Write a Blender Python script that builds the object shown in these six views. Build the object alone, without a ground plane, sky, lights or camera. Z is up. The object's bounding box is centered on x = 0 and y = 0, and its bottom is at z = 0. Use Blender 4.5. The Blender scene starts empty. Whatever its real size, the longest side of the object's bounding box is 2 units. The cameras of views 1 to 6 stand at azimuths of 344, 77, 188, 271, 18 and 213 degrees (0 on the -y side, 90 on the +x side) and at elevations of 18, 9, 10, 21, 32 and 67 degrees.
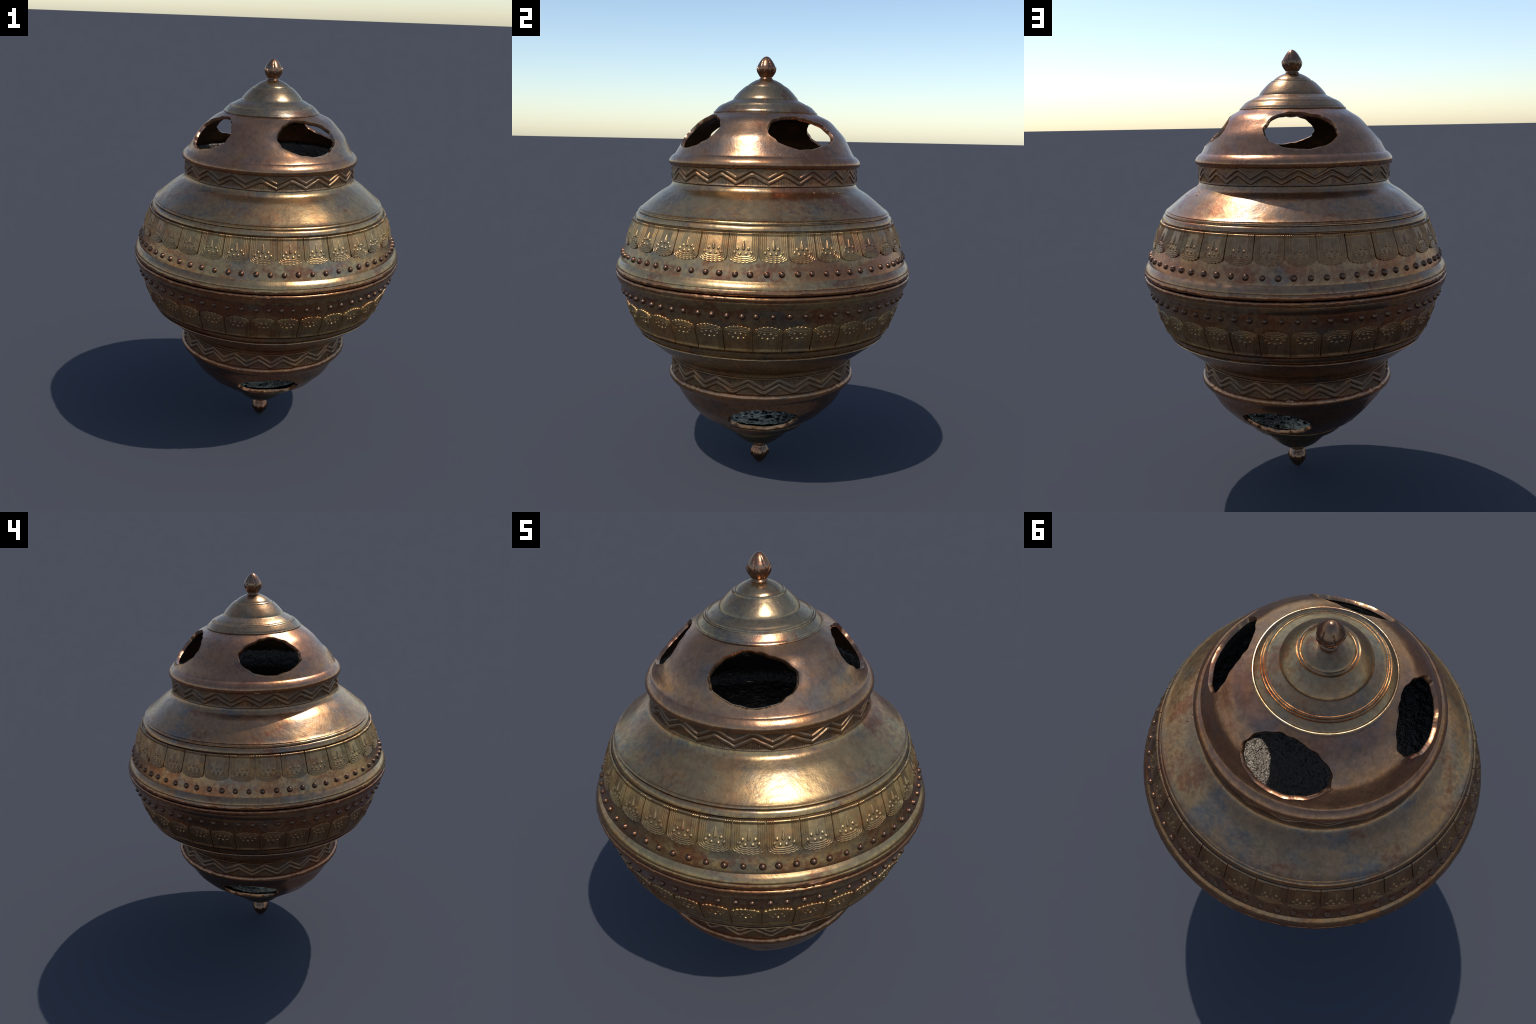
import bpy, math
import numpy as np
from mathutils import Matrix, Vector

# ------------------------------------------------------------------ helpers
TAU = 2 * math.pi
RNG = np.random.RandomState(7)


def hash3(ix, iy, iz):
    n = (ix * 374761393 + iy * 668265263 + iz * 2147483647) & 0x7FFFFFFF
    n = ((n ^ (n >> 13)) * 1274126177) & 0x7FFFFFFF
    return ((n ^ (n >> 16)) & 0xFFFF) / 32767.5 - 1.0


def noise3(p, scale):
    """smooth value noise in [-1, 1] of an (N, 3) array"""
    q = np.asarray(p, float) * scale + 61.37
    i = np.floor(q).astype(np.int64)
    f = q - i
    f = f * f * (3 - 2 * f)
    out = 0
    for dx in (0, 1):
        for dy in (0, 1):
            for dz in (0, 1):
                wgt = (f[:, 0] if dx else 1 - f[:, 0]) * (f[:, 1] if dy else 1 - f[:, 1]) * (f[:, 2] if dz else 1 - f[:, 2])
                out = out + wgt * hash3(i[:, 0] + dx, i[:, 1] + dy, i[:, 2] + dz)
    return out


def polar(az, r, w):
    """azimuth in radians measured from -y towards +x"""
    return np.stack([r * np.sin(az), -r * np.cos(az), w * np.ones_like(az)], -1)


def make_mesh(name, verts, faces, sharp=40):
    me = bpy.data.meshes.new(name)
    me.from_pydata(np.asarray(verts).tolist(), [], [tuple(map(int, f)) for f in faces])
    me.validate()
    me.polygons.foreach_set('use_smooth', [True] * len(me.polygons))
    me.update()
    if sharp:
        me.set_sharp_from_angle(angle=math.radians(sharp))
    return me


def profile(points, step):
    """smooth profile through (r, w) points; a third value of 1 marks a crisp corner"""
    runs, run = [], []
    for p in points:
        run.append(p[:2])
        if len(p) > 2 and len(run) > 1:
            runs.append(np.array(run, float)); run = [p[:2]]
    if len(run) > 1:
        runs.append(np.array(run, float))
    out = []
    for P in runs:
        ext = np.vstack([2 * P[0] - P[1], P, 2 * P[-1] - P[-2]])
        for k in range(1, len(ext) - 2):
            a, b, c, d = ext[k - 1:k + 3]
            n = max(1, int(round(np.linalg.norm(c - b) / step)))
            lb, lc = np.linalg.norm(c - b), 0
            ta = (c - a) / (np.linalg.norm(c - b) + np.linalg.norm(b - a)) * np.linalg.norm(c - b)
            tb = (d - b) / (np.linalg.norm(d - c) + np.linalg.norm(c - b)) * np.linalg.norm(c - b)
            for t in np.arange(n) / n:
                h = t * t * (3 - 2 * t)
                out.append(b * (1 - h) + c * h + (t ** 3 - 2 * t * t + t) * ta + (t ** 3 - t * t) * tb)
    out.append(runs[-1][-1])
    return np.array(out)


def path_normals(P):
    T = np.gradient(P, axis=0)
    N = np.stack([-T[:, 1], T[:, 0]], -1)
    N /= np.maximum(np.linalg.norm(N, axis=1)[:, None], 1e-9)
    return N


def ring_grid(P, n_az, displace=None, wobble=1.0):
    """points of a turned surface: rows follow the profile, columns the azimuth"""
    az = np.arange(n_az) / n_az * TAU
    AZ, R = np.meshgrid(az, P[:, 0])
    W = np.repeat(P[:, 1][:, None], n_az, 1)
    N = path_normals(P)
    pts = polar(AZ.ravel(), R.ravel(), W.ravel())
    # hand-made unevenness: slow swell of the wall and slight wander of the turned lines
    swell = 0.0013 * noise3(pts, 5) + 0.0006 * noise3(pts, 16)
    wander = 0.0016 * noise3(pts * [1, 1, .3], 6) + 0.0007 * noise3(pts * [1, 1, .3], 22)
    H = (swell * wobble).reshape(R.shape)
    if displace is not None:
        H = H + displace(AZ, W, R)
    R2 = R + H * N[:, 0][:, None]
    W2 = W + H * N[:, 1][:, None] + (wander * wobble).reshape(R.shape) * min(1, 1.0)
    return AZ, R2, W2


def grid_faces(rows, cols, wrap=True, flip=False):
    F = []
    i, j = np.meshgrid(np.arange(rows - 1), np.arange(cols if wrap else cols - 1), indexing='ij')
    j2 = (j + 1) % cols
    a, b, c, d = i * cols + j, i * cols + j2, (i + 1) * cols + j2, (i + 1) * cols + j
    F = np.stack([a, b, c, d], -1).reshape(-1, 4)
    return F[:, ::-1] if flip else F


# ------------------------------------------------------------------ materials
def new_mat(name):
    m = bpy.data.materials.new(name)
    m.use_nodes = True
    nt = m.node_tree
    nt.nodes.clear()
    out = nt.nodes.new('ShaderNodeOutputMaterial')
    b = nt.nodes.new('ShaderNodeBsdfPrincipled')
    nt.links.new(b.outputs[0], out.inputs[0])
    return m, nt, b


class Nodes:
    def __init__(self, nt):
        self.nt = nt
        self.co = nt.nodes.new('ShaderNodeTexCoord').outputs['Object']

    def put(self, sock, v):
        if hasattr(v, 'is_linked') or isinstance(v, bpy.types.NodeSocket):
            self.nt.links.new(v, sock)
        else:
            sock.default_value = v

    def math(self, op, a, b=0.0, c=0.0, clamp=False):
        n = self.nt.nodes.new('ShaderNodeMath'); n.operation = op; n.use_clamp = clamp
        for s, v in zip(n.inputs, (a, b, c)):
            self.put(s, v)
        return n.outputs[0]

    def noise(self, scale, detail=4, rough=.55, stretch=None, offset=(0, 0, 0)):
        m = self.nt.nodes.new('ShaderNodeMapping')
        m.inputs['Scale'].default_value = stretch or (1, 1, 1)
        m.inputs['Location'].default_value = offset
        self.nt.links.new(self.co, m.inputs[0])
        n = self.nt.nodes.new('ShaderNodeTexNoise')
        n.inputs['Scale'].default_value = scale
        n.inputs['Detail'].default_value = detail
        n.inputs['Roughness'].default_value = rough
        self.nt.links.new(m.outputs[0], n.inputs['Vector'])
        return n.outputs['Fac']

    def step(self, v, lo, hi):
        n = self.nt.nodes.new('ShaderNodeMapRange'); n.interpolation_type = 'SMOOTHSTEP'
        self.put(n.inputs[0], v)
        n.inputs[1].default_value = lo; n.inputs[2].default_value = hi
        return n.outputs[0]

    def mix(self, f, a, b):
        n = self.nt.nodes.new('ShaderNodeMix'); n.data_type = 'RGBA'
        self.put(n.inputs[0], f)
        self.put(n.inputs[6], a if not isinstance(a, tuple) else (*a, 1))
        self.put(n.inputs[7], b if not isinstance(b, tuple) else (*b, 1))
        return n.outputs[2]

    def toward(self, az):
        """-1..1: how far round the vessel a point lies towards azimuth az (degrees)"""
        s = self.nt.nodes.new('ShaderNodeSeparateXYZ')
        self.nt.links.new(self.co, s.inputs[0])
        a = math.radians(az)
        num = self.math('ADD', self.math('MULTIPLY', s.outputs[0], math.sin(a)),
                        self.math('MULTIPLY', s.outputs[1], -math.cos(a)))
        rad = self.math('SQRT', self.math('ADD', self.math('MULTIPLY', s.outputs[0], s.outputs[0]),
                                          self.math('ADD', self.math('MULTIPLY', s.outputs[1], s.outputs[1]), 1e-5)))
        return self.math('DIVIDE', num, rad)

    def bump(self, layers):
        prev = None
        for h, strength, dist in layers:
            n = self.nt.nodes.new('ShaderNodeBump')
            n.inputs['Strength'].default_value = strength
            n.inputs['Distance'].default_value = dist
            self.nt.links.new(h, n.inputs['Height'])
            if prev is not None:
                self.nt.links.new(prev, n.inputs['Normal'])
            prev = n.outputs[0]
        return prev


GOLD = (.43, .275, .125)     # worn brass
BROWN = (.385, .20, .098)    # brown bronze
SLATE = (.185, .16, .135)    # dark blue-grey tarnish
RUST = (.30, .088, .038)     # red-brown oxide
AMBER = (.47, .20, .068)     # orange-brown bloom


def bronze(name, warm, cool, gold_bias=0.0, slate_amt=.6, rust_amt=.5, rough=.28, grain=1.0, seed=0.0, rust_band=None, amber_amt=.45):
    m, nt, b = new_mat(name)
    k = Nodes(nt)
    off = (seed, seed * .7, -seed)
    big = k.noise(3.2, 4, .6, offset=off)
    mid = k.noise(9, 6, .62, offset=off)
    fine = k.noise(55, 5, .65, offset=off)
    grit = k.noise(240, 3, .6)
    # brass shows on the side towards azimuth 35, brown on the far side
    g = k.math('ADD', k.math('MULTIPLY', k.toward(35), .34), k.math('MULTIPLY_ADD', big, 1.1, -.05 + gold_bias))
    g = k.math('ADD', g, k.math('MULTIPLY_ADD', mid, .5, -.25))
    col = k.mix(k.step(g, .25, .85), warm, cool)
    s = k.math('MULTIPLY', k.step(k.math('ADD', k.noise(4.2, 5, .6, (1, 1, 1.6), (3 + seed, 1, 2)), k.math('MULTIPLY_ADD', fine, .22, -.11)), .5, .68), slate_amt)
    col = k.mix(s, col, SLATE)
    ru = k.math('ADD', k.noise(6, 7, .68, (1, 1, 1.5), (7, seed, 4)), k.math('MULTIPLY', k.step(k.toward(122), .55, 1.0), .10))
    ru = k.math('ADD', ru, k.math('MULTIPLY_ADD', fine, .35, -.175))
    if rust_band:
        # oxide gathers along a strip of the wall: (height where it ends, height where it is full, amount)
        z = nt.nodes.new('ShaderNodeSeparateXYZ'); nt.links.new(k.co, z.inputs[0])
        ru = k.math('ADD', ru, k.math('MULTIPLY', k.step(z.outputs[2], rust_band[0], rust_band[1]), rust_band[2] * .16))
    col = k.mix(k.math('MULTIPLY', k.step(ru, .55, .7), rust_amt), col, RUST)
    am = k.math('ADD', k.noise(5, 6, .66, (1, 1, 1.3), (11, 4, seed)), k.math('MULTIPLY_ADD', k.noise(24, 6, .7, offset=off), .5, -.25))
    col = k.mix(k.math('MULTIPLY', k.step(am, .47, .68), amber_amt), col, AMBER)
    # mottling and pale dust specks
    blot = k.step(k.noise(30, 8, .72, offset=(2, seed, 9)), .42, .64)
    col = k.mix(k.math('MULTIPLY', blot, .38), col, k.mix(.62, col, (.07, .055, .045)))
    col = k.mix(k.math('MULTIPLY', k.step(fine, .38, .66), .45), col, k.mix(.5, col, (.06, .045, .03)))
    dust = k.math('MULTIPLY', k.step(k.noise(120, 2, .5, offset=(1, 5, seed)), .735, .78), .55)
    col = k.mix(dust, col, (.45, .44, .42))
    nt.links.new(col, b.inputs['Base Color'])
    b.inputs['Metallic'].default_value = .95
    r = k.math('ADD', k.math('MULTIPLY_ADD', mid, .22, rough - .11), k.math('MULTIPLY_ADD', fine, .16, -.08))
    r = k.math('ADD', r, k.math('MULTIPLY', dust, .4))
    nt.links.new(r, b.inputs['Roughness'])
    nt.links.new(k.bump([(k.noise(26, 3, .5), .22 * grain, .004), (fine, .26 * grain, .002), (grit, .20 * grain, .0008)]), b.inputs['Normal'])
    return m


M_BOWL = bronze('tarnished_brass', BROWN, GOLD, gold_bias=-.02, slate_amt=.8, rust_amt=.75, rust_band=(.15, .10, .7))
M_LAPPET = bronze('embossed_brass', (.34, .18, .088), (.41, .265, .115), gold_bias=.05, slate_amt=.4, rust_amt=.5, rough=.41, amber_amt=.5)
M_LID = bronze('rubbed_copper', (.405, .188, .10), (.375, .205, .108), gold_bias=-.12, slate_amt=.6, amber_amt=.6, rust_amt=.5, seed=2.3)
M_CAP = bronze('grey_brass', (.35, .195, .10), (.36, .245, .13), gold_bias=.1, slate_amt=.7, rust_amt=.6, seed=5.1)
M_COLLAR = bronze('dull_bronze', (.205, .11, .062), (.225, .14, .075), gold_bias=-.05, slate_amt=.4, rust_amt=.4, rough=.44, grain=1.8, seed=8.0)
M_BEAD = bronze('dark_copper', (.13, .068, .045), (.17, .09, .055), slate_amt=.2, rust_amt=.4, rough=.38, seed=1.7)
M_GIRDLE = bronze('rubbed_girdle', BROWN, GOLD, gold_bias=.06, slate_amt=.5, rust_amt=.65, seed=3.1, rust_band=(.034, .010, 1.5))
M_FINIAL = bronze('red_copper', (.26, .14, .085), (.32, .15, .075), slate_amt=.45, rust_amt=.5, rough=.28, seed=4.4)


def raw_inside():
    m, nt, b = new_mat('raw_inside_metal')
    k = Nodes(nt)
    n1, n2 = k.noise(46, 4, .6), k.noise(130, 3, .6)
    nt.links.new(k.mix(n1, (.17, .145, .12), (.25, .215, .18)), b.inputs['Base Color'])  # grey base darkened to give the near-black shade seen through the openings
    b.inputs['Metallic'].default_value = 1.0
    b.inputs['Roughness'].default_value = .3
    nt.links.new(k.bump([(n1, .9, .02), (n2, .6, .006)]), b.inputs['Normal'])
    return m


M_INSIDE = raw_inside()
M_WALL = bronze('inner_copper', (.16, .085, .04), (.2, .11, .05), slate_amt=.3, rust_amt=.5, rough=.5, seed=6.0)

# ------------------------------------------------------------------ placing
vessel = bpy.data.objects.new('bronze_vessel', None)
bpy.context.collection.objects.link(vessel)
vessel['label'] = 'round double-ended bronze vessel with pierced domes, embossed lappets and bud finials'
vessel['category'] = 'metal vessel'

# the two halves are the same casting: the second is turned 180 degrees about a level axis
AXIS = math.radians(47.4)
FRAMES = [Matrix.Translation((0, 0, 1)),
          Matrix.Translation((0, 0, 1)) @ Matrix.Rotation(math.pi, 4, Vector((math.sin(AXIS), -math.cos(AXIS), 0)))]


def part(name, mesh, mats, frame=None, parent=None):
    for m in (mats if isinstance(mats, list) else [mats]):
        if len(mesh.materials) < (len(mats) if isinstance(mats, list) else 1):
            mesh.materials.append(m)
    o = bpy.data.objects.new(name, mesh)
    bpy.context.collection.objects.link(o)
    o.parent = parent or vessel
    if frame is not None:
        o.matrix_local = frame
    return o


# ------------------------------------------------------------------ bowl: shoulder, belly and girdle ring
BOWL = [(.425, .419), (.4345, .4165), (.4372, .409), (.4425, .4005), (.450, .393), (.461, .386), (.473, .379), (.4865, .371), (.5015, .3605), (.533, .336),
        (.566, .309), (.579, .2985), (.5885, .2920, 1), (.5870, .2890), (.5925, .2865), (.5955, .2825, 1), (.5895, .2795), (.5900, .2765), (.5965, .2745),
        (.6035, .268), (.6075, .260), (.6095, .2540, 1), (.6030, .2505), (.6030, .2470), (.6085, .2445, 1),
        (.6135, .233), (.626, .205), (.638, .175), (.648, .145), (.6575, .115), (.667, .088), (.6745, .066), (.6765, .058, 1), (.672, .052)]
GIRDLE = [(.672, .0595), (.6765, .0585, 1),
        (.6815, .053), (.688, .046), (.694, .036), (.6965, .0285), (.6962, .0255, 1), (.6985, .021), (.7005, .014), (.7, .007), (.696, .0025), (.690, .0012, 1),
        (.64, .0012)]
bowl_path = profile(BOWL, .004)
girdle_path = profile(GIRDLE, .003)


BELLY = BOWL[-9:-1]


def bowl_radius(w):
    q = profile(BELLY, .004)
    return np.interp(w, q[::-1, 1], q[::-1, 0])


n_az = 400
AZ, R, W = ring_grid(bowl_path, n_az)
bowl_mesh = make_mesh('bowl', polar(AZ.ravel(), R.ravel(), 0) + np.stack([0 * W.ravel(), 0 * W.ravel(), W.ravel()], -1),
                      grid_faces(len(bowl_path), n_az, flip=True), 28)


def crust(lo, hi, amp):
    """lumpy corroded edge between two heights"""
    def f(AZ, W, R):
        q = polar(AZ.ravel(), R.ravel(), 0); q[:, 2] = W.ravel()
        n = (noise3(q, 42) + .7 * noise3(q, 95)).reshape(W.shape) * np.clip(.5 + noise3(q, 9).reshape(W.shape), 0, 1)
        return amp * n * (W > lo) * (W < hi)
    return f


AZ, R, W = ring_grid(girdle_path, 900, crust(-1, .016, .0022))
W = np.maximum(W, .0006)
girdle_mesh = make_mesh('girdle', np.concatenate([polar(AZ.ravel(), R.ravel(), 0)[:, :2], W.ravel()[:, None]], 1),
                        grid_faces(len(girdle_path), 900, flip=True), 28)

# ------------------------------------------------------------------ collar with double zigzag
# azimuths of the zigzag valleys (hand-chased, so not quite even)
VALLEY = np.array([348.2, 366.8, 384.7, 403.9, 421.4, 439.7, 457.4, 473.7, 490.0, 506.4, 522.7, 540.1, 557.9, 577.2, 596.0, 615.4, 633.8, 651.7, 670.2, 688.5, 708.2])


def zigzag(az_deg):
    a = (az_deg - 348.2) % 360 + 348.2
    u = np.interp(a, VALLEY, np.arange(len(VALLEY)))
    return 1 - np.abs((u % 1) * 2 - 1), u


def collar_relief(AZ, W, R):
    tri, u = zigzag(np.degrees(AZ))
    pts = polar(AZ.ravel(), R.ravel(), 0); pts[:, 2] = W.ravel()
    rag = (.0012 * noise3(pts, 45)).reshape(W.shape)
    fade = np.clip((W - .423) / .004, 0, 1) * np.clip((.4935 - W) / .003, 0, 1)
    h = np.zeros_like(W)
    for k, base in enumerate((.4300, .4525)):
        c = base + .037 * np.minimum(tri, .93) + rag
        d = (W - c) * .92
        # a bar with a crisp upper edge and a softer lower one
        bar = np.clip((.0080 - d) / .0022, 0, 1) * np.clip((d + .0076) / .0040, 0, 1)
        h = np.maximum(h, bar)
    below = W < .4235 + .037 * tri
    hatch = .5 * np.cos(u * TAU * 20) * below
    worn = .75 + .35 * noise3(pts, 12).reshape(W.shape)
    rough = .0004 * noise3(pts, 90).reshape(W.shape)
    return (.0060 * h * worn + .0022 * hatch) * fade + rough


COLLAR = [(.430, .4165), (.4375, .4180, 1), (.4392, .4205), (.4375, .4240), (.4362, .428), (.4355, .44), (.4352, .46), (.4355, .48), (.436, .492), (.437, .497)]
cp = profile(COLLAR, .0019)
AZ, R, W = ring_grid(cp, 1440, lambda a, w, r: -collar_relief(a, w, r), .6)
collar_mesh = make_mesh('collar', np.concatenate([polar(AZ.ravel(), R.ravel(), 0)[:, :2], W.ravel()[:, None]], 1),
                        grid_faces(len(cp), 1440), 60)

# ------------------------------------------------------------------ lid: pierced dome with a rolled rim
# centre azimuth and outline harmonics (1, cos, sin, cos2, sin2, ...) of each opening
HOLES = [(14.7, [.979, -.005, .062, .034, -.019, .012, .026, .019, .017]),
         (105.2, [.925, -.03, .019, .065, -.028, .035, .013, .023, -.022]),
         (192.4, [.98, -.015, -.002, .022, -.023, .015, .025, .003, .005]),
         (284.0, [.968, -.003, .015, .011, .008, -.005, .013, .02, -.022])]
H_AZ, H_W, H_MID = 26.0, .078, .645


def outline(co, ph):
    f = co[0] * np.ones_like(ph)
    for m in range(1, 5):
        f = f + co[2 * m - 1] * np.cos(m * ph) + co[2 * m] * np.sin(m * ph)
    return f + .012 * np.sin(11 * ph + co[1] * 90) + .008 * np.sin(17 * ph + co[2] * 70)


LID = [(.226, .743), (.2385, .7345), (.262, .717), (.289, .697), (.316, .676), (.340, .656), (.359, .637), (.376, .618), (.391, .598),
       (.4025, .580), (.413, .561), (.4205, .5485), (.4245, .5435, 1), (.4305, .541), (.4405, .532), (.448, .522), (.4515, .511),
       (.4495, .5005), (.445, .495), (.4395, .4925, 1), (.4300, .4945)]
lp = profile(LID, .0036)
n_lid = 720
THICK = .015
lid_n = path_normals(lp)


def dome_bulge(AZ, W, R):
    # the dome is fullest between the openings; round each opening it was beaten flatter
    a = np.degrees(AZ)
    near = np.min([np.abs((a - c + 180) % 360 - 180) for c, _ in HOLES], 0)
    m = np.clip(near / 34, 0, 1); m = m * m * (3 - 2 * m)
    fuller = .74 + .26 * np.cos(AZ - math.radians(105))
    return -sgn_lid * fuller * (.0175 * np.exp(-((W - .692) / .034) ** 2) * (.35 + .65 * m) + .009 * np.exp(-((W - .632) / .034) ** 2) * m)


sgn_lid = -1 if lid_n[len(lp) // 3, 0] > 0 else 1
rim_crust = crust(-1, .503, .0022)
AZ, R, W = ring_grid(lp, n_lid, lambda a, w, r: dome_bulge(a, w, r) + rim_crust(a, w, r))
rows = len(lp)
wall_row = int(np.argmax(lp[:, 1] < .528))      # inner wall reaches down to here
F = grid_faces(rows, n_lid, flip=True)
AZd = np.degrees(AZ).ravel(); Wf = W.ravel().copy(); Rf = R.ravel().copy(); W0 = np.repeat(lp[:, 1], n_lid)


def hole_coords(azd, w, c):
    return ((azd - c + 180) % 360 - 180) / H_AZ, (w - H_MID) / H_W


fc_az = AZd[F]
fc_az = np.degrees(np.arctan2(np.sin(np.radians(fc_az)).mean(1), np.cos(np.radians(fc_az)).mean(1)))
fc_w = W0[F].mean(1)
keep = np.ones(len(F), bool)
for c, co in HOLES:
    u, v = hole_coords(fc_az, fc_w, c)
    keep &= ~(np.hypot(u, v) < outline(co, np.arctan2(v, u)))
F = F[keep]
# directed boundary edges of the remaining sheet
E = np.concatenate([F[:, [k, (k + 1) % 4]] for k in range(4)])
key = set(map(tuple, E.tolist()))
rim_edges = [(a, b) for a, b in key if (b, a) not in key]
rim_edges = [(a, b) for a, b in rim_edges if .55 < W0[a] < .735 and .55 < W0[b] < .735]
rim_verts = np.unique(np.array(rim_edges).ravel())
azr = np.radians(AZd)
new_az, new_w = azr.copy(), W0.copy()
for c, co in HOLES:
    u, v = hole_coords(AZd, W0, c)
    rho = np.hypot(u, v); f = outline(co, np.arctan2(v, u))
    near = np.abs(rho / f - 1) < .16
    idx = np.zeros(len(u), bool); idx[rim_verts] = True
    sel = idx & near
    new_az[sel] = azr[sel] + np.radians((u * f / rho - u) * H_AZ)[sel]
    new_w[sel] = W0[sel] + ((v * f / rho - v) * H_W)[sel]
    # the lip round each opening is hammered slightly outwards
    lip = np.exp(-np.clip(rho / f - 1, 0, None) / .05) * (rho / f < 1.6)
    Rf += .0022 * lip
shift = np.interp(new_w, lp[::-1, 1], lp[::-1, 0]) - np.interp(W0, lp[::-1, 1], lp[::-1, 0])
dome = (W0 > .55)
Rf = Rf + np.where(dome, shift, 0)
Wf = Wf + np.where(dome, new_w - W0, 0)
outer = np.stack([Rf * np.sin(new_az), -Rf * np.cos(new_az), Wf], -1)
Nn = np.repeat(lid_n, n_lid, 0)
sgn = 1 if lid_n[rows // 3, 0] > 0 else -1
Ri, Wi = Rf - sgn * THICK * Nn[:, 0], Wf - sgn * THICK * Nn[:, 1]
inner = np.stack([Ri * np.sin(new_az), -Ri * np.cos(new_az), Wi], -1)
inner += (.0012 * noise3(inner, 35))[:, None] * np.stack([np.sin(new_az), -np.cos(new_az), 0 * new_az], -1)
nv = len(outer)
Fin = F[(F // n_lid).max(1) <= wall_row][:, ::-1] + nv
mid = (outer + inner) / 2          # slightly swollen, rounded edge through the wall
vid = {v: 2 * nv + k for k, v in enumerate(rim_verts)}
bulge = np.zeros((len(rim_verts), 3))
for k, v in enumerate(rim_verts):
    best = min(HOLES, key=lambda h: abs((AZd[v] - h[0] + 180) % 360 - 180))
    cx = polar(np.array([math.radians(best[0])]), .36, H_MID)[0]
    d = cx - mid[v]; bulge[k] = d / np.linalg.norm(d)
inner[rim_verts] += bulge * .0048
mid[rim_verts] += bulge * .0026
bulge *= .0015
Fr = []
for a, b in rim_edges:
    Fr.append((b, a, vid[a], vid[b]))
    Fr.append((vid[b], vid[a], a + nv, b + nv))
verts = np.concatenate([outer, inner, mid[rim_verts] + bulge])
faces = np.concatenate([F, Fin, np.array(Fr)])
used = np.unique(faces); remap = -np.ones(len(verts), int); remap[used] = np.arange(len(used))
n_out, n_in = len(F), len(Fin)
lid_mesh = make_mesh('lid', verts[used], remap[faces], 50)
lid_mesh.materials.append(M_LID); lid_mesh.materials.append(M_WALL)
lid_mesh.polygons.foreach_set('material_index', [0] * n_out + [1] * n_in + [0] * len(Fr))

# floor and ceiling seen through the openings: raw, pitted metal
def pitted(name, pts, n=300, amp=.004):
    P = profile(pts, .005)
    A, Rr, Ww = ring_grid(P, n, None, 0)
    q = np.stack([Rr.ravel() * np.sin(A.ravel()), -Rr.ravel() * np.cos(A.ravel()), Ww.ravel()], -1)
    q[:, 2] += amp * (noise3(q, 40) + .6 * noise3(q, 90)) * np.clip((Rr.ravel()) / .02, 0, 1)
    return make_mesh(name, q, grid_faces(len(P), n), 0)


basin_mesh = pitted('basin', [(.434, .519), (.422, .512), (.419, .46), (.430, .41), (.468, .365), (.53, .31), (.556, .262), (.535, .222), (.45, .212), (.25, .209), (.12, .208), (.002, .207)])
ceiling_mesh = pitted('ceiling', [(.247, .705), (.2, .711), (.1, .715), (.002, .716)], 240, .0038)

# ------------------------------------------------------------------ cap: stepped dome over the lid
CAP = [(.225, .7300), (.2375, .7325, 1), (.2428, .7345), (.2432, .7385), (.2400, .7420, 1), (.2372, .7420), (.2350, .7465), (.2285, .7535), (.2195, .7625), (.2150, .7668, 1), (.2118, .7650), (.2100, .7700),
       (.2068, .7720, 1), (.2036, .7700), (.2016, .7748), (.1980, .7768, 1), (.1950, .7750), (.186, .7815), (.172, .7890), (.159, .7955), (.1535, .7985, 1), (.1500, .8060), (.139, .8200), (.124, .8362), (.108, .8515),
       (.103, .8560, 1), (.0995, .8545), (.0975, .8600), (.0925, .8632, 1), (.0890, .8612), (.084, .8678), (.070, .8785), (.054, .8875), (.040, .8935), (.026, .897)]
kp = profile(CAP, .0035)
AZ, R, W = ring_grid(kp, 320, None, 1.1)
cap_mesh = make_mesh('cap', np.concatenate([polar(AZ.ravel(), R.ravel(), 0)[:, :2], W.ravel()[:, None]], 1),
                     grid_faces(len(kp), 320), 28)

# ------------------------------------------------------------------ finial: a closed bud with sepals
BUD = [(.032, .890), (.0325, .897), (.0275, .902), (.0285, .908), (.036, .919), (.0425, .931), (.0445, .943), (.042, .956), (.035, .969), (.0265, .982), (.017, .9925), (.008, .9985), (.0004, 1.0)]
bp = profile(BUD, .0022)


def bud_relief(AZ, W, R):
    t = np.clip((W - .915) / .08, 0, 1)
    pet = np.abs(np.sin(AZ * 3 + t * 1.1))          # six overlapping bud petals, slightly twisted
    return -.0035 * np.exp(-pet / .16) * np.clip(t * 5, 0, 1) * np.clip((1 - t) * 3, 0, 1)


AZ, R, W = ring_grid(bp, 120, lambda a, w, r: -bud_relief(a, w, r), .5)
t = np.clip((bp[:, 1] - .90) / .1, 0, 1)[:, None]
AZr, Rr, Wr = AZ, np.minimum(R, .06), np.minimum(W, 1.0)
bud_pts = np.concatenate([polar(AZr.ravel(), Rr.ravel(), 0)[:, :2], Wr.ravel()[:, None]], 1)
bud_mesh = make_mesh('finial', bud_pts, grid_faces(len(bp), 120), 50)


def sepal(az0, tip, width):
    nu, nw = 13, 16
    V = []
    for k in range(nw):
        t_ = k / (nw - 1)
        w = .906 + (tip - .906) * t_
        r = np.interp(w, bp[:, 1], bp[:, 0])
        half = width * (math.sin(math.pi * (.16 + .84 * t_) ** .8) ** .8 if t_ < 1 else 0) + .0005
        for j in range(nu):
            s = j / (nu - 1) * 2 - 1
            lift = .0048 * (1 - s * s) ** .6 + .0014 * (1 - abs(s)) - .0018
            a = az0 + half * s / max(r, .02)
            V.append(((r + lift) * math.sin(a), -(r + lift) * math.cos(a), w + .0006 * math.sin(9 * s)))
    return make_mesh('sepal', V, grid_faces(nw, nu, False), 60)


SEPALS = [sepal(math.radians(a), tp, wd) for a, tp, wd in [(12, .951, .0165), (84, .955, .018), (150, .949, .0165), (222, .953, .018), (296, .950, .017)]]

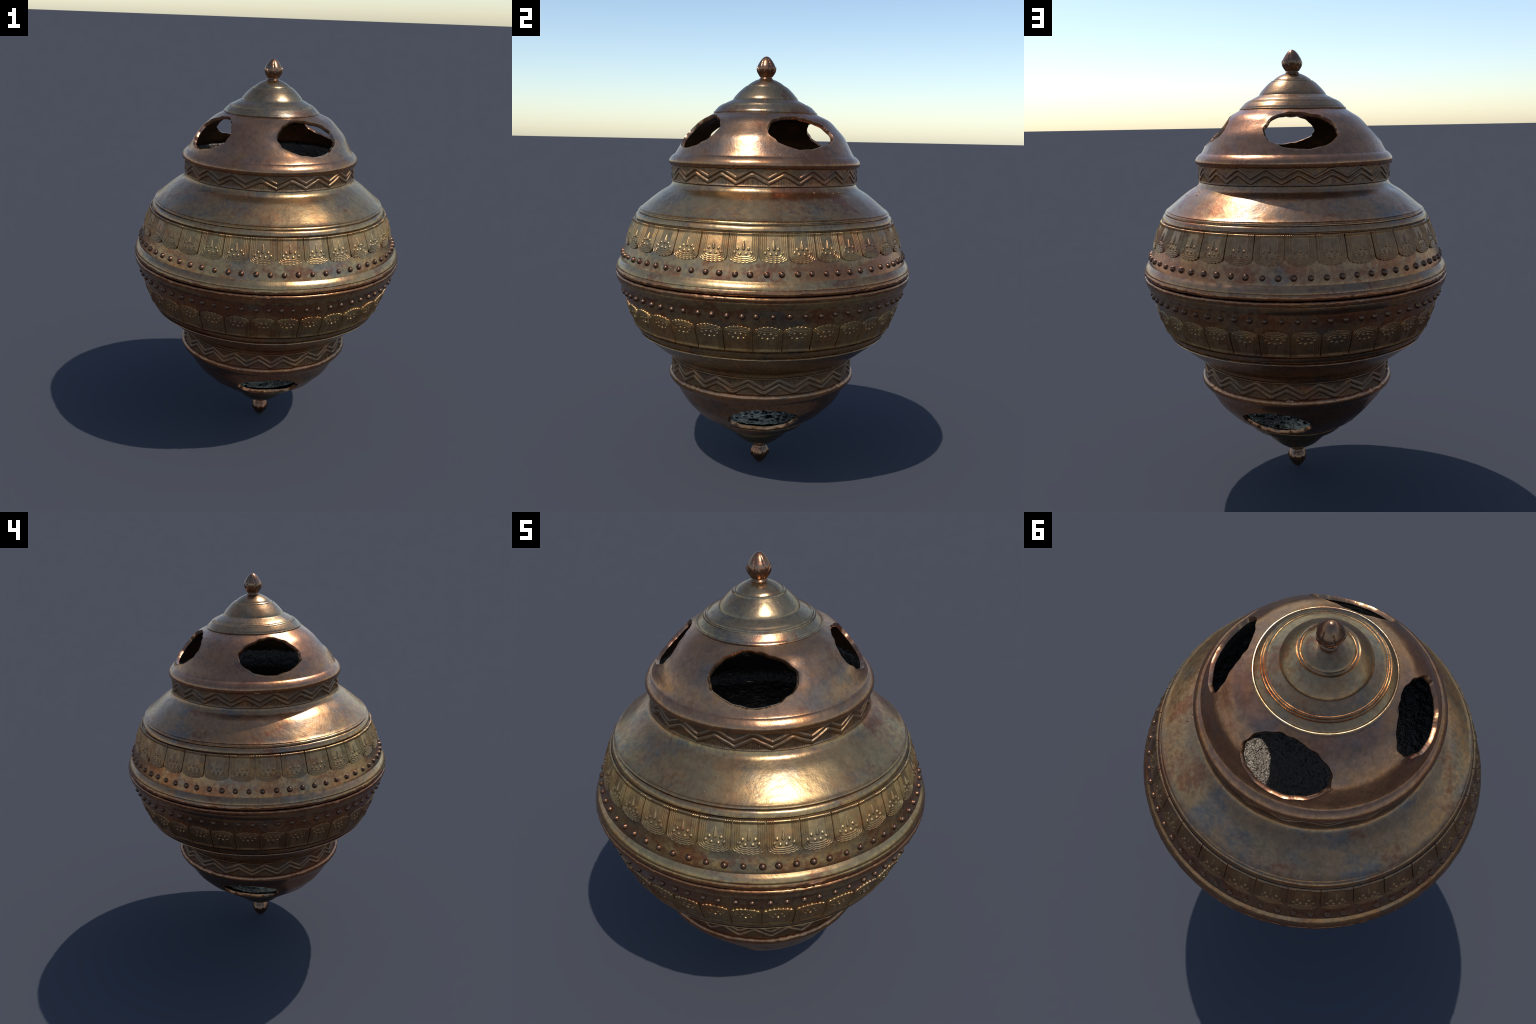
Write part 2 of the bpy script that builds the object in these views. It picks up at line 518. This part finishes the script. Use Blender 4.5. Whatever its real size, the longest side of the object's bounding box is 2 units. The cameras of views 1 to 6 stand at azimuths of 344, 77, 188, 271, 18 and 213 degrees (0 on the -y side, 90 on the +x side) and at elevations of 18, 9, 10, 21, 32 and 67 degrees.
# ------------------------------------------------------------------ lappets: hanging tongues with nested ridges
# measured azimuth anchors (index, degrees) of the 33 tongues and 66 beads; the chaser's spacing drifts a little
T_IDX = [0, 1, 2, 3, 4, 5, 7, 8, 9, 10, 11, 12, 13, 14, 15, 17, 18, 19, 20, 25, 26, 27, 28, 33]
T_AZ = [341.8, 353.1, 364.3, 375.2, 386, 397.1, 419.1, 430.3, 441.2, 451.6, 461.8, 471.4, 482.3, 493.8, 505.1, 526.5, 537.7, 548.6, 559.5, 613.7, 624.9, 635.7, 646.8, 701.8]
tongue_az = np.interp(np.arange(34), T_IDX, T_AZ)
B_IDX = [0, 3, 7, 10, 13, 16, 18, 21, 24, 26, 28, 31, 34, 36, 39, 42, 45, 47, 56, 60, 64, 66]
B_AZ = [305.8, 322.6, 345.2, 361.9, 379.3, 395.1, 406.2, 422.4, 438.6, 449.3, 460, 474.6, 492.1, 502.4, 518.8, 535.7, 551.6, 562.3, 611, 633.2, 654.9, 665.8]
bead_az = np.interp(np.arange(66), B_IDX, B_AZ)

DOTS = [(-.36, .1835), (.36, .1835), (-.57, .170), (.57, .170), (-.2, .1645), (.2, .1645)]


def lappet(k):
    a0 = tongue_az[k]
    left = (tongue_az[k] - (tongue_az[k - 1] if k else tongue_az[32] - 360)) / 2 - .12
    right = (tongue_az[k + 1] - tongue_az[k]) / 2 - .12
    rs = np.random.RandomState(100 + k)
    top, tip = .2455, .128 + rs.uniform(-.0015, .0015)
    nu, nv_ = 104, 76
    s = np.linspace(-1, 1, nu)
    # scalloped lower edge: seven lobes on a shallow rounded point
    smooth_low = tip + .013 * s ** 2 + .009 * s ** 8
    lobes = .0046 * (1 - np.abs(np.cos(3.5 * np.pi * s)))
    low = smooth_low + lobes
    v = np.linspace(0, 1, nv_)
    S, Vv = np.meshgrid(s, v)
    Wg = top + (low - top)[None, :] * Vv
    Ad = a0 + np.where(S < 0, S * left, S * right)
    base = bowl_radius(Wg)
    half = np.radians((left + right) / 2) * .635
    ds = (1 - np.abs(S)) * half
    db = (Wg - smooth_low[None, :] - lobes[None, :] * np.exp(-np.clip(Wg - smooth_low[None, :], 0, 1) / .02)) * 1.03
    kk = .010
    hh = np.clip(.5 + .5 * (db - ds) / kk, 0, 1)
    d = db * (1 - hh) + ds * hh - kk * hh * (1 - hh)
    d = np.maximum(d, 0)
    pitch = .0077
    wave = .5 + .5 * np.cos((d / pitch - .35) * TAU)
    panel = np.clip((d - 3.75 * pitch) / .003, 0, 1)
    h = .0056 + (.0017 + .0035 * hh) * (wave - .5) * (1 - panel) - .0012 * panel
    # teardrop and its six dots
    X = S * half
    yt = (Wg - .188)
    wd = np.where(yt > 0, np.clip(1 - yt / .030, 0, 1) ** .8, np.sqrt(np.clip(1 - (yt / .0085) ** 2, 0, 1))) * .0070 + 1e-6
    h = np.maximum(h, .0046 + .0068 * np.sqrt(np.clip(1 - (X / wd) ** 2, 0, 1)) * np.clip((yt + .0085) / .003, 0, 1) * np.clip(1.25 - yt / .030, 0, 1) * (wd > 2e-5))
    for ds_, dw in DOTS:
        q = ((X - (ds_ + rs.uniform(-.03, .03)) * half) ** 2 + (Wg - dw - rs.uniform(-.001, .001)) ** 2) / .0057 ** 2
        h = np.maximum(h, .0046 + .0046 * np.sqrt(np.clip(1 - q, 0, 1)) * (q < 1))
    worn = .9 + .15 * noise3(polar(np.radians(Ad).ravel(), base.ravel(), Wg.ravel()), 25).reshape(S.shape)
    r = base + h * worn
    # close the plate with a skirt sunk into the wall
    r[0, :] = base[0, :] - .002; r[-1, :] = base[-1, :] - .002; r[:, 0] = base[:, 0] - .0005; r[:, -1] = base[:, -1] - .0005
    P = polar(np.radians(Ad).ravel(), r.ravel(), Wg.ravel())
    return make_mesh('lappet', P, grid_faces(nv_, nu, False, flip=True), 0)


lappets = [lappet(k) for k in range(33)]

# bead: a domed stud
bd = profile([(.0150, -.003), (.0128, .0005), (.0115, .004), (.0088, .0082), (.0045, .0106), (.0002, .0112)], .0013)
Ab, Rb = np.meshgrid(np.arange(24) / 24 * TAU, bd[:, 0])
Wb = np.repeat(bd[:, 1][:, None], 24, 1)
bead_mesh = make_mesh('bead', polar(Ab.ravel(), Rb.ravel(), Wb.ravel()), grid_faces(len(bd), 24), 0)

# a small solder lump left on the lid rim
lump = []
nu, nv_ = 16, 10
for i in range(nv_):
    for j in range(nu):
        th, ph = math.pi * i / (nv_ - 1), TAU * j / nu
        lump.append((.017 * math.sin(th) * math.cos(ph), .008 * math.cos(th), .0055 * math.sin(th) * math.sin(ph)))
lump = np.array(lump); lump += .002 * np.stack([noise3(lump, 140 + 9 * k) for k in range(3)], -1)
lump_mesh = make_mesh('solder_lump', lump, grid_faces(nv_, nu), 0)


# crusty warts of corrosion on the shoulder beside the collar
wr = np.random.RandomState(11)
warts_v, warts_f = [], []
for _ in range(16):
    az_, w_ = math.radians(wr.normal(116, 6)), wr.uniform(.345, .405)
    r_ = float(np.interp(w_, bowl_path[::-1, 1][np.argsort(bowl_path[::-1, 1])], bowl_path[::-1, 0][np.argsort(bowl_path[::-1, 1])]))
    size = wr.uniform(.002, .006)
    c_ = polar(np.array([az_]), r_ - .45 * size, w_)[0]
    base_n = len(warts_v) * 0 + sum(len(v) for v in warts_v)
    vv = []
    for i in range(7):
        for j in range(10):
            th, ph = math.pi * i / 6, TAU * j / 10
            vv.append((math.sin(th) * math.cos(ph), math.sin(th) * math.sin(ph), math.cos(th)))
    vv = np.array(vv) * size * wr.uniform(.7, 1.2, 3)
    vv = vv * (1 + .35 * noise3(vv + c_, 160))[:, None] + c_
    warts_v.append(vv); warts_f.append(grid_faces(7, 10, flip=True) + base_n)
wart_mesh = make_mesh('corrosion_wart', np.concatenate(warts_v), np.concatenate(warts_f), 0)


def on_wall(azd, r, w, tilt):
    """frame with z along the wall normal, x round the vessel"""
    a = math.radians(azd)
    n = Vector((math.sin(a) * math.cos(tilt), -math.cos(a) * math.cos(tilt), math.sin(tilt)))
    x = Vector((math.cos(a), math.sin(a), 0))
    y = n.cross(x)
    m = Matrix((x, y, n)).transposed().to_4x4()
    m.translation = Vector((r * math.sin(a), -r * math.cos(a), w))
    return m


jit = np.random.RandomState(5)
bead_jit = [(jit.uniform(.9, 1.08), jit.uniform(-.0015, .0015), jit.uniform(-.25, .25)) for _ in range(66)]

for frame in FRAMES:
    bowl = part('bowl', bowl_mesh, M_BOWL, frame)
    part('girdle', girdle_mesh, M_GIRDLE, frame)
    part('collar', collar_mesh, M_COLLAR, frame)
    lid = part('lid', lid_mesh, [M_LID, M_WALL], frame)
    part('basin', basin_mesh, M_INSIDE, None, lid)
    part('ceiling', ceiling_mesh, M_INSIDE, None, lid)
    o = part('solder_lump', lump_mesh, M_LID, None, lid)
    o.matrix_local = on_wall(272.0, .4455, .4945, -.5)
    part('cap', cap_mesh, M_CAP, frame)
    fin = part('finial', bud_mesh, M_FINIAL, frame)
    for sm in SEPALS:
        part('sepal', sm, M_FINIAL, None, fin)
    o = part('corrosion_wart', wart_mesh, M_COLLAR, None, bowl)
    o['kind'] = 'stuff'
    for lm in lappets:
        part('lappet', lm, M_LAPPET, None, bowl)
    for a, (sc, dw, da) in zip(bead_az, bead_jit):
        o = part('bead', bead_mesh, M_BEAD, None, bowl)
        w = .0865 + dw
        o.matrix_local = on_wall(a + da, float(bowl_radius(w)), w, math.radians(19)) @ Matrix.Scale(sc, 4)
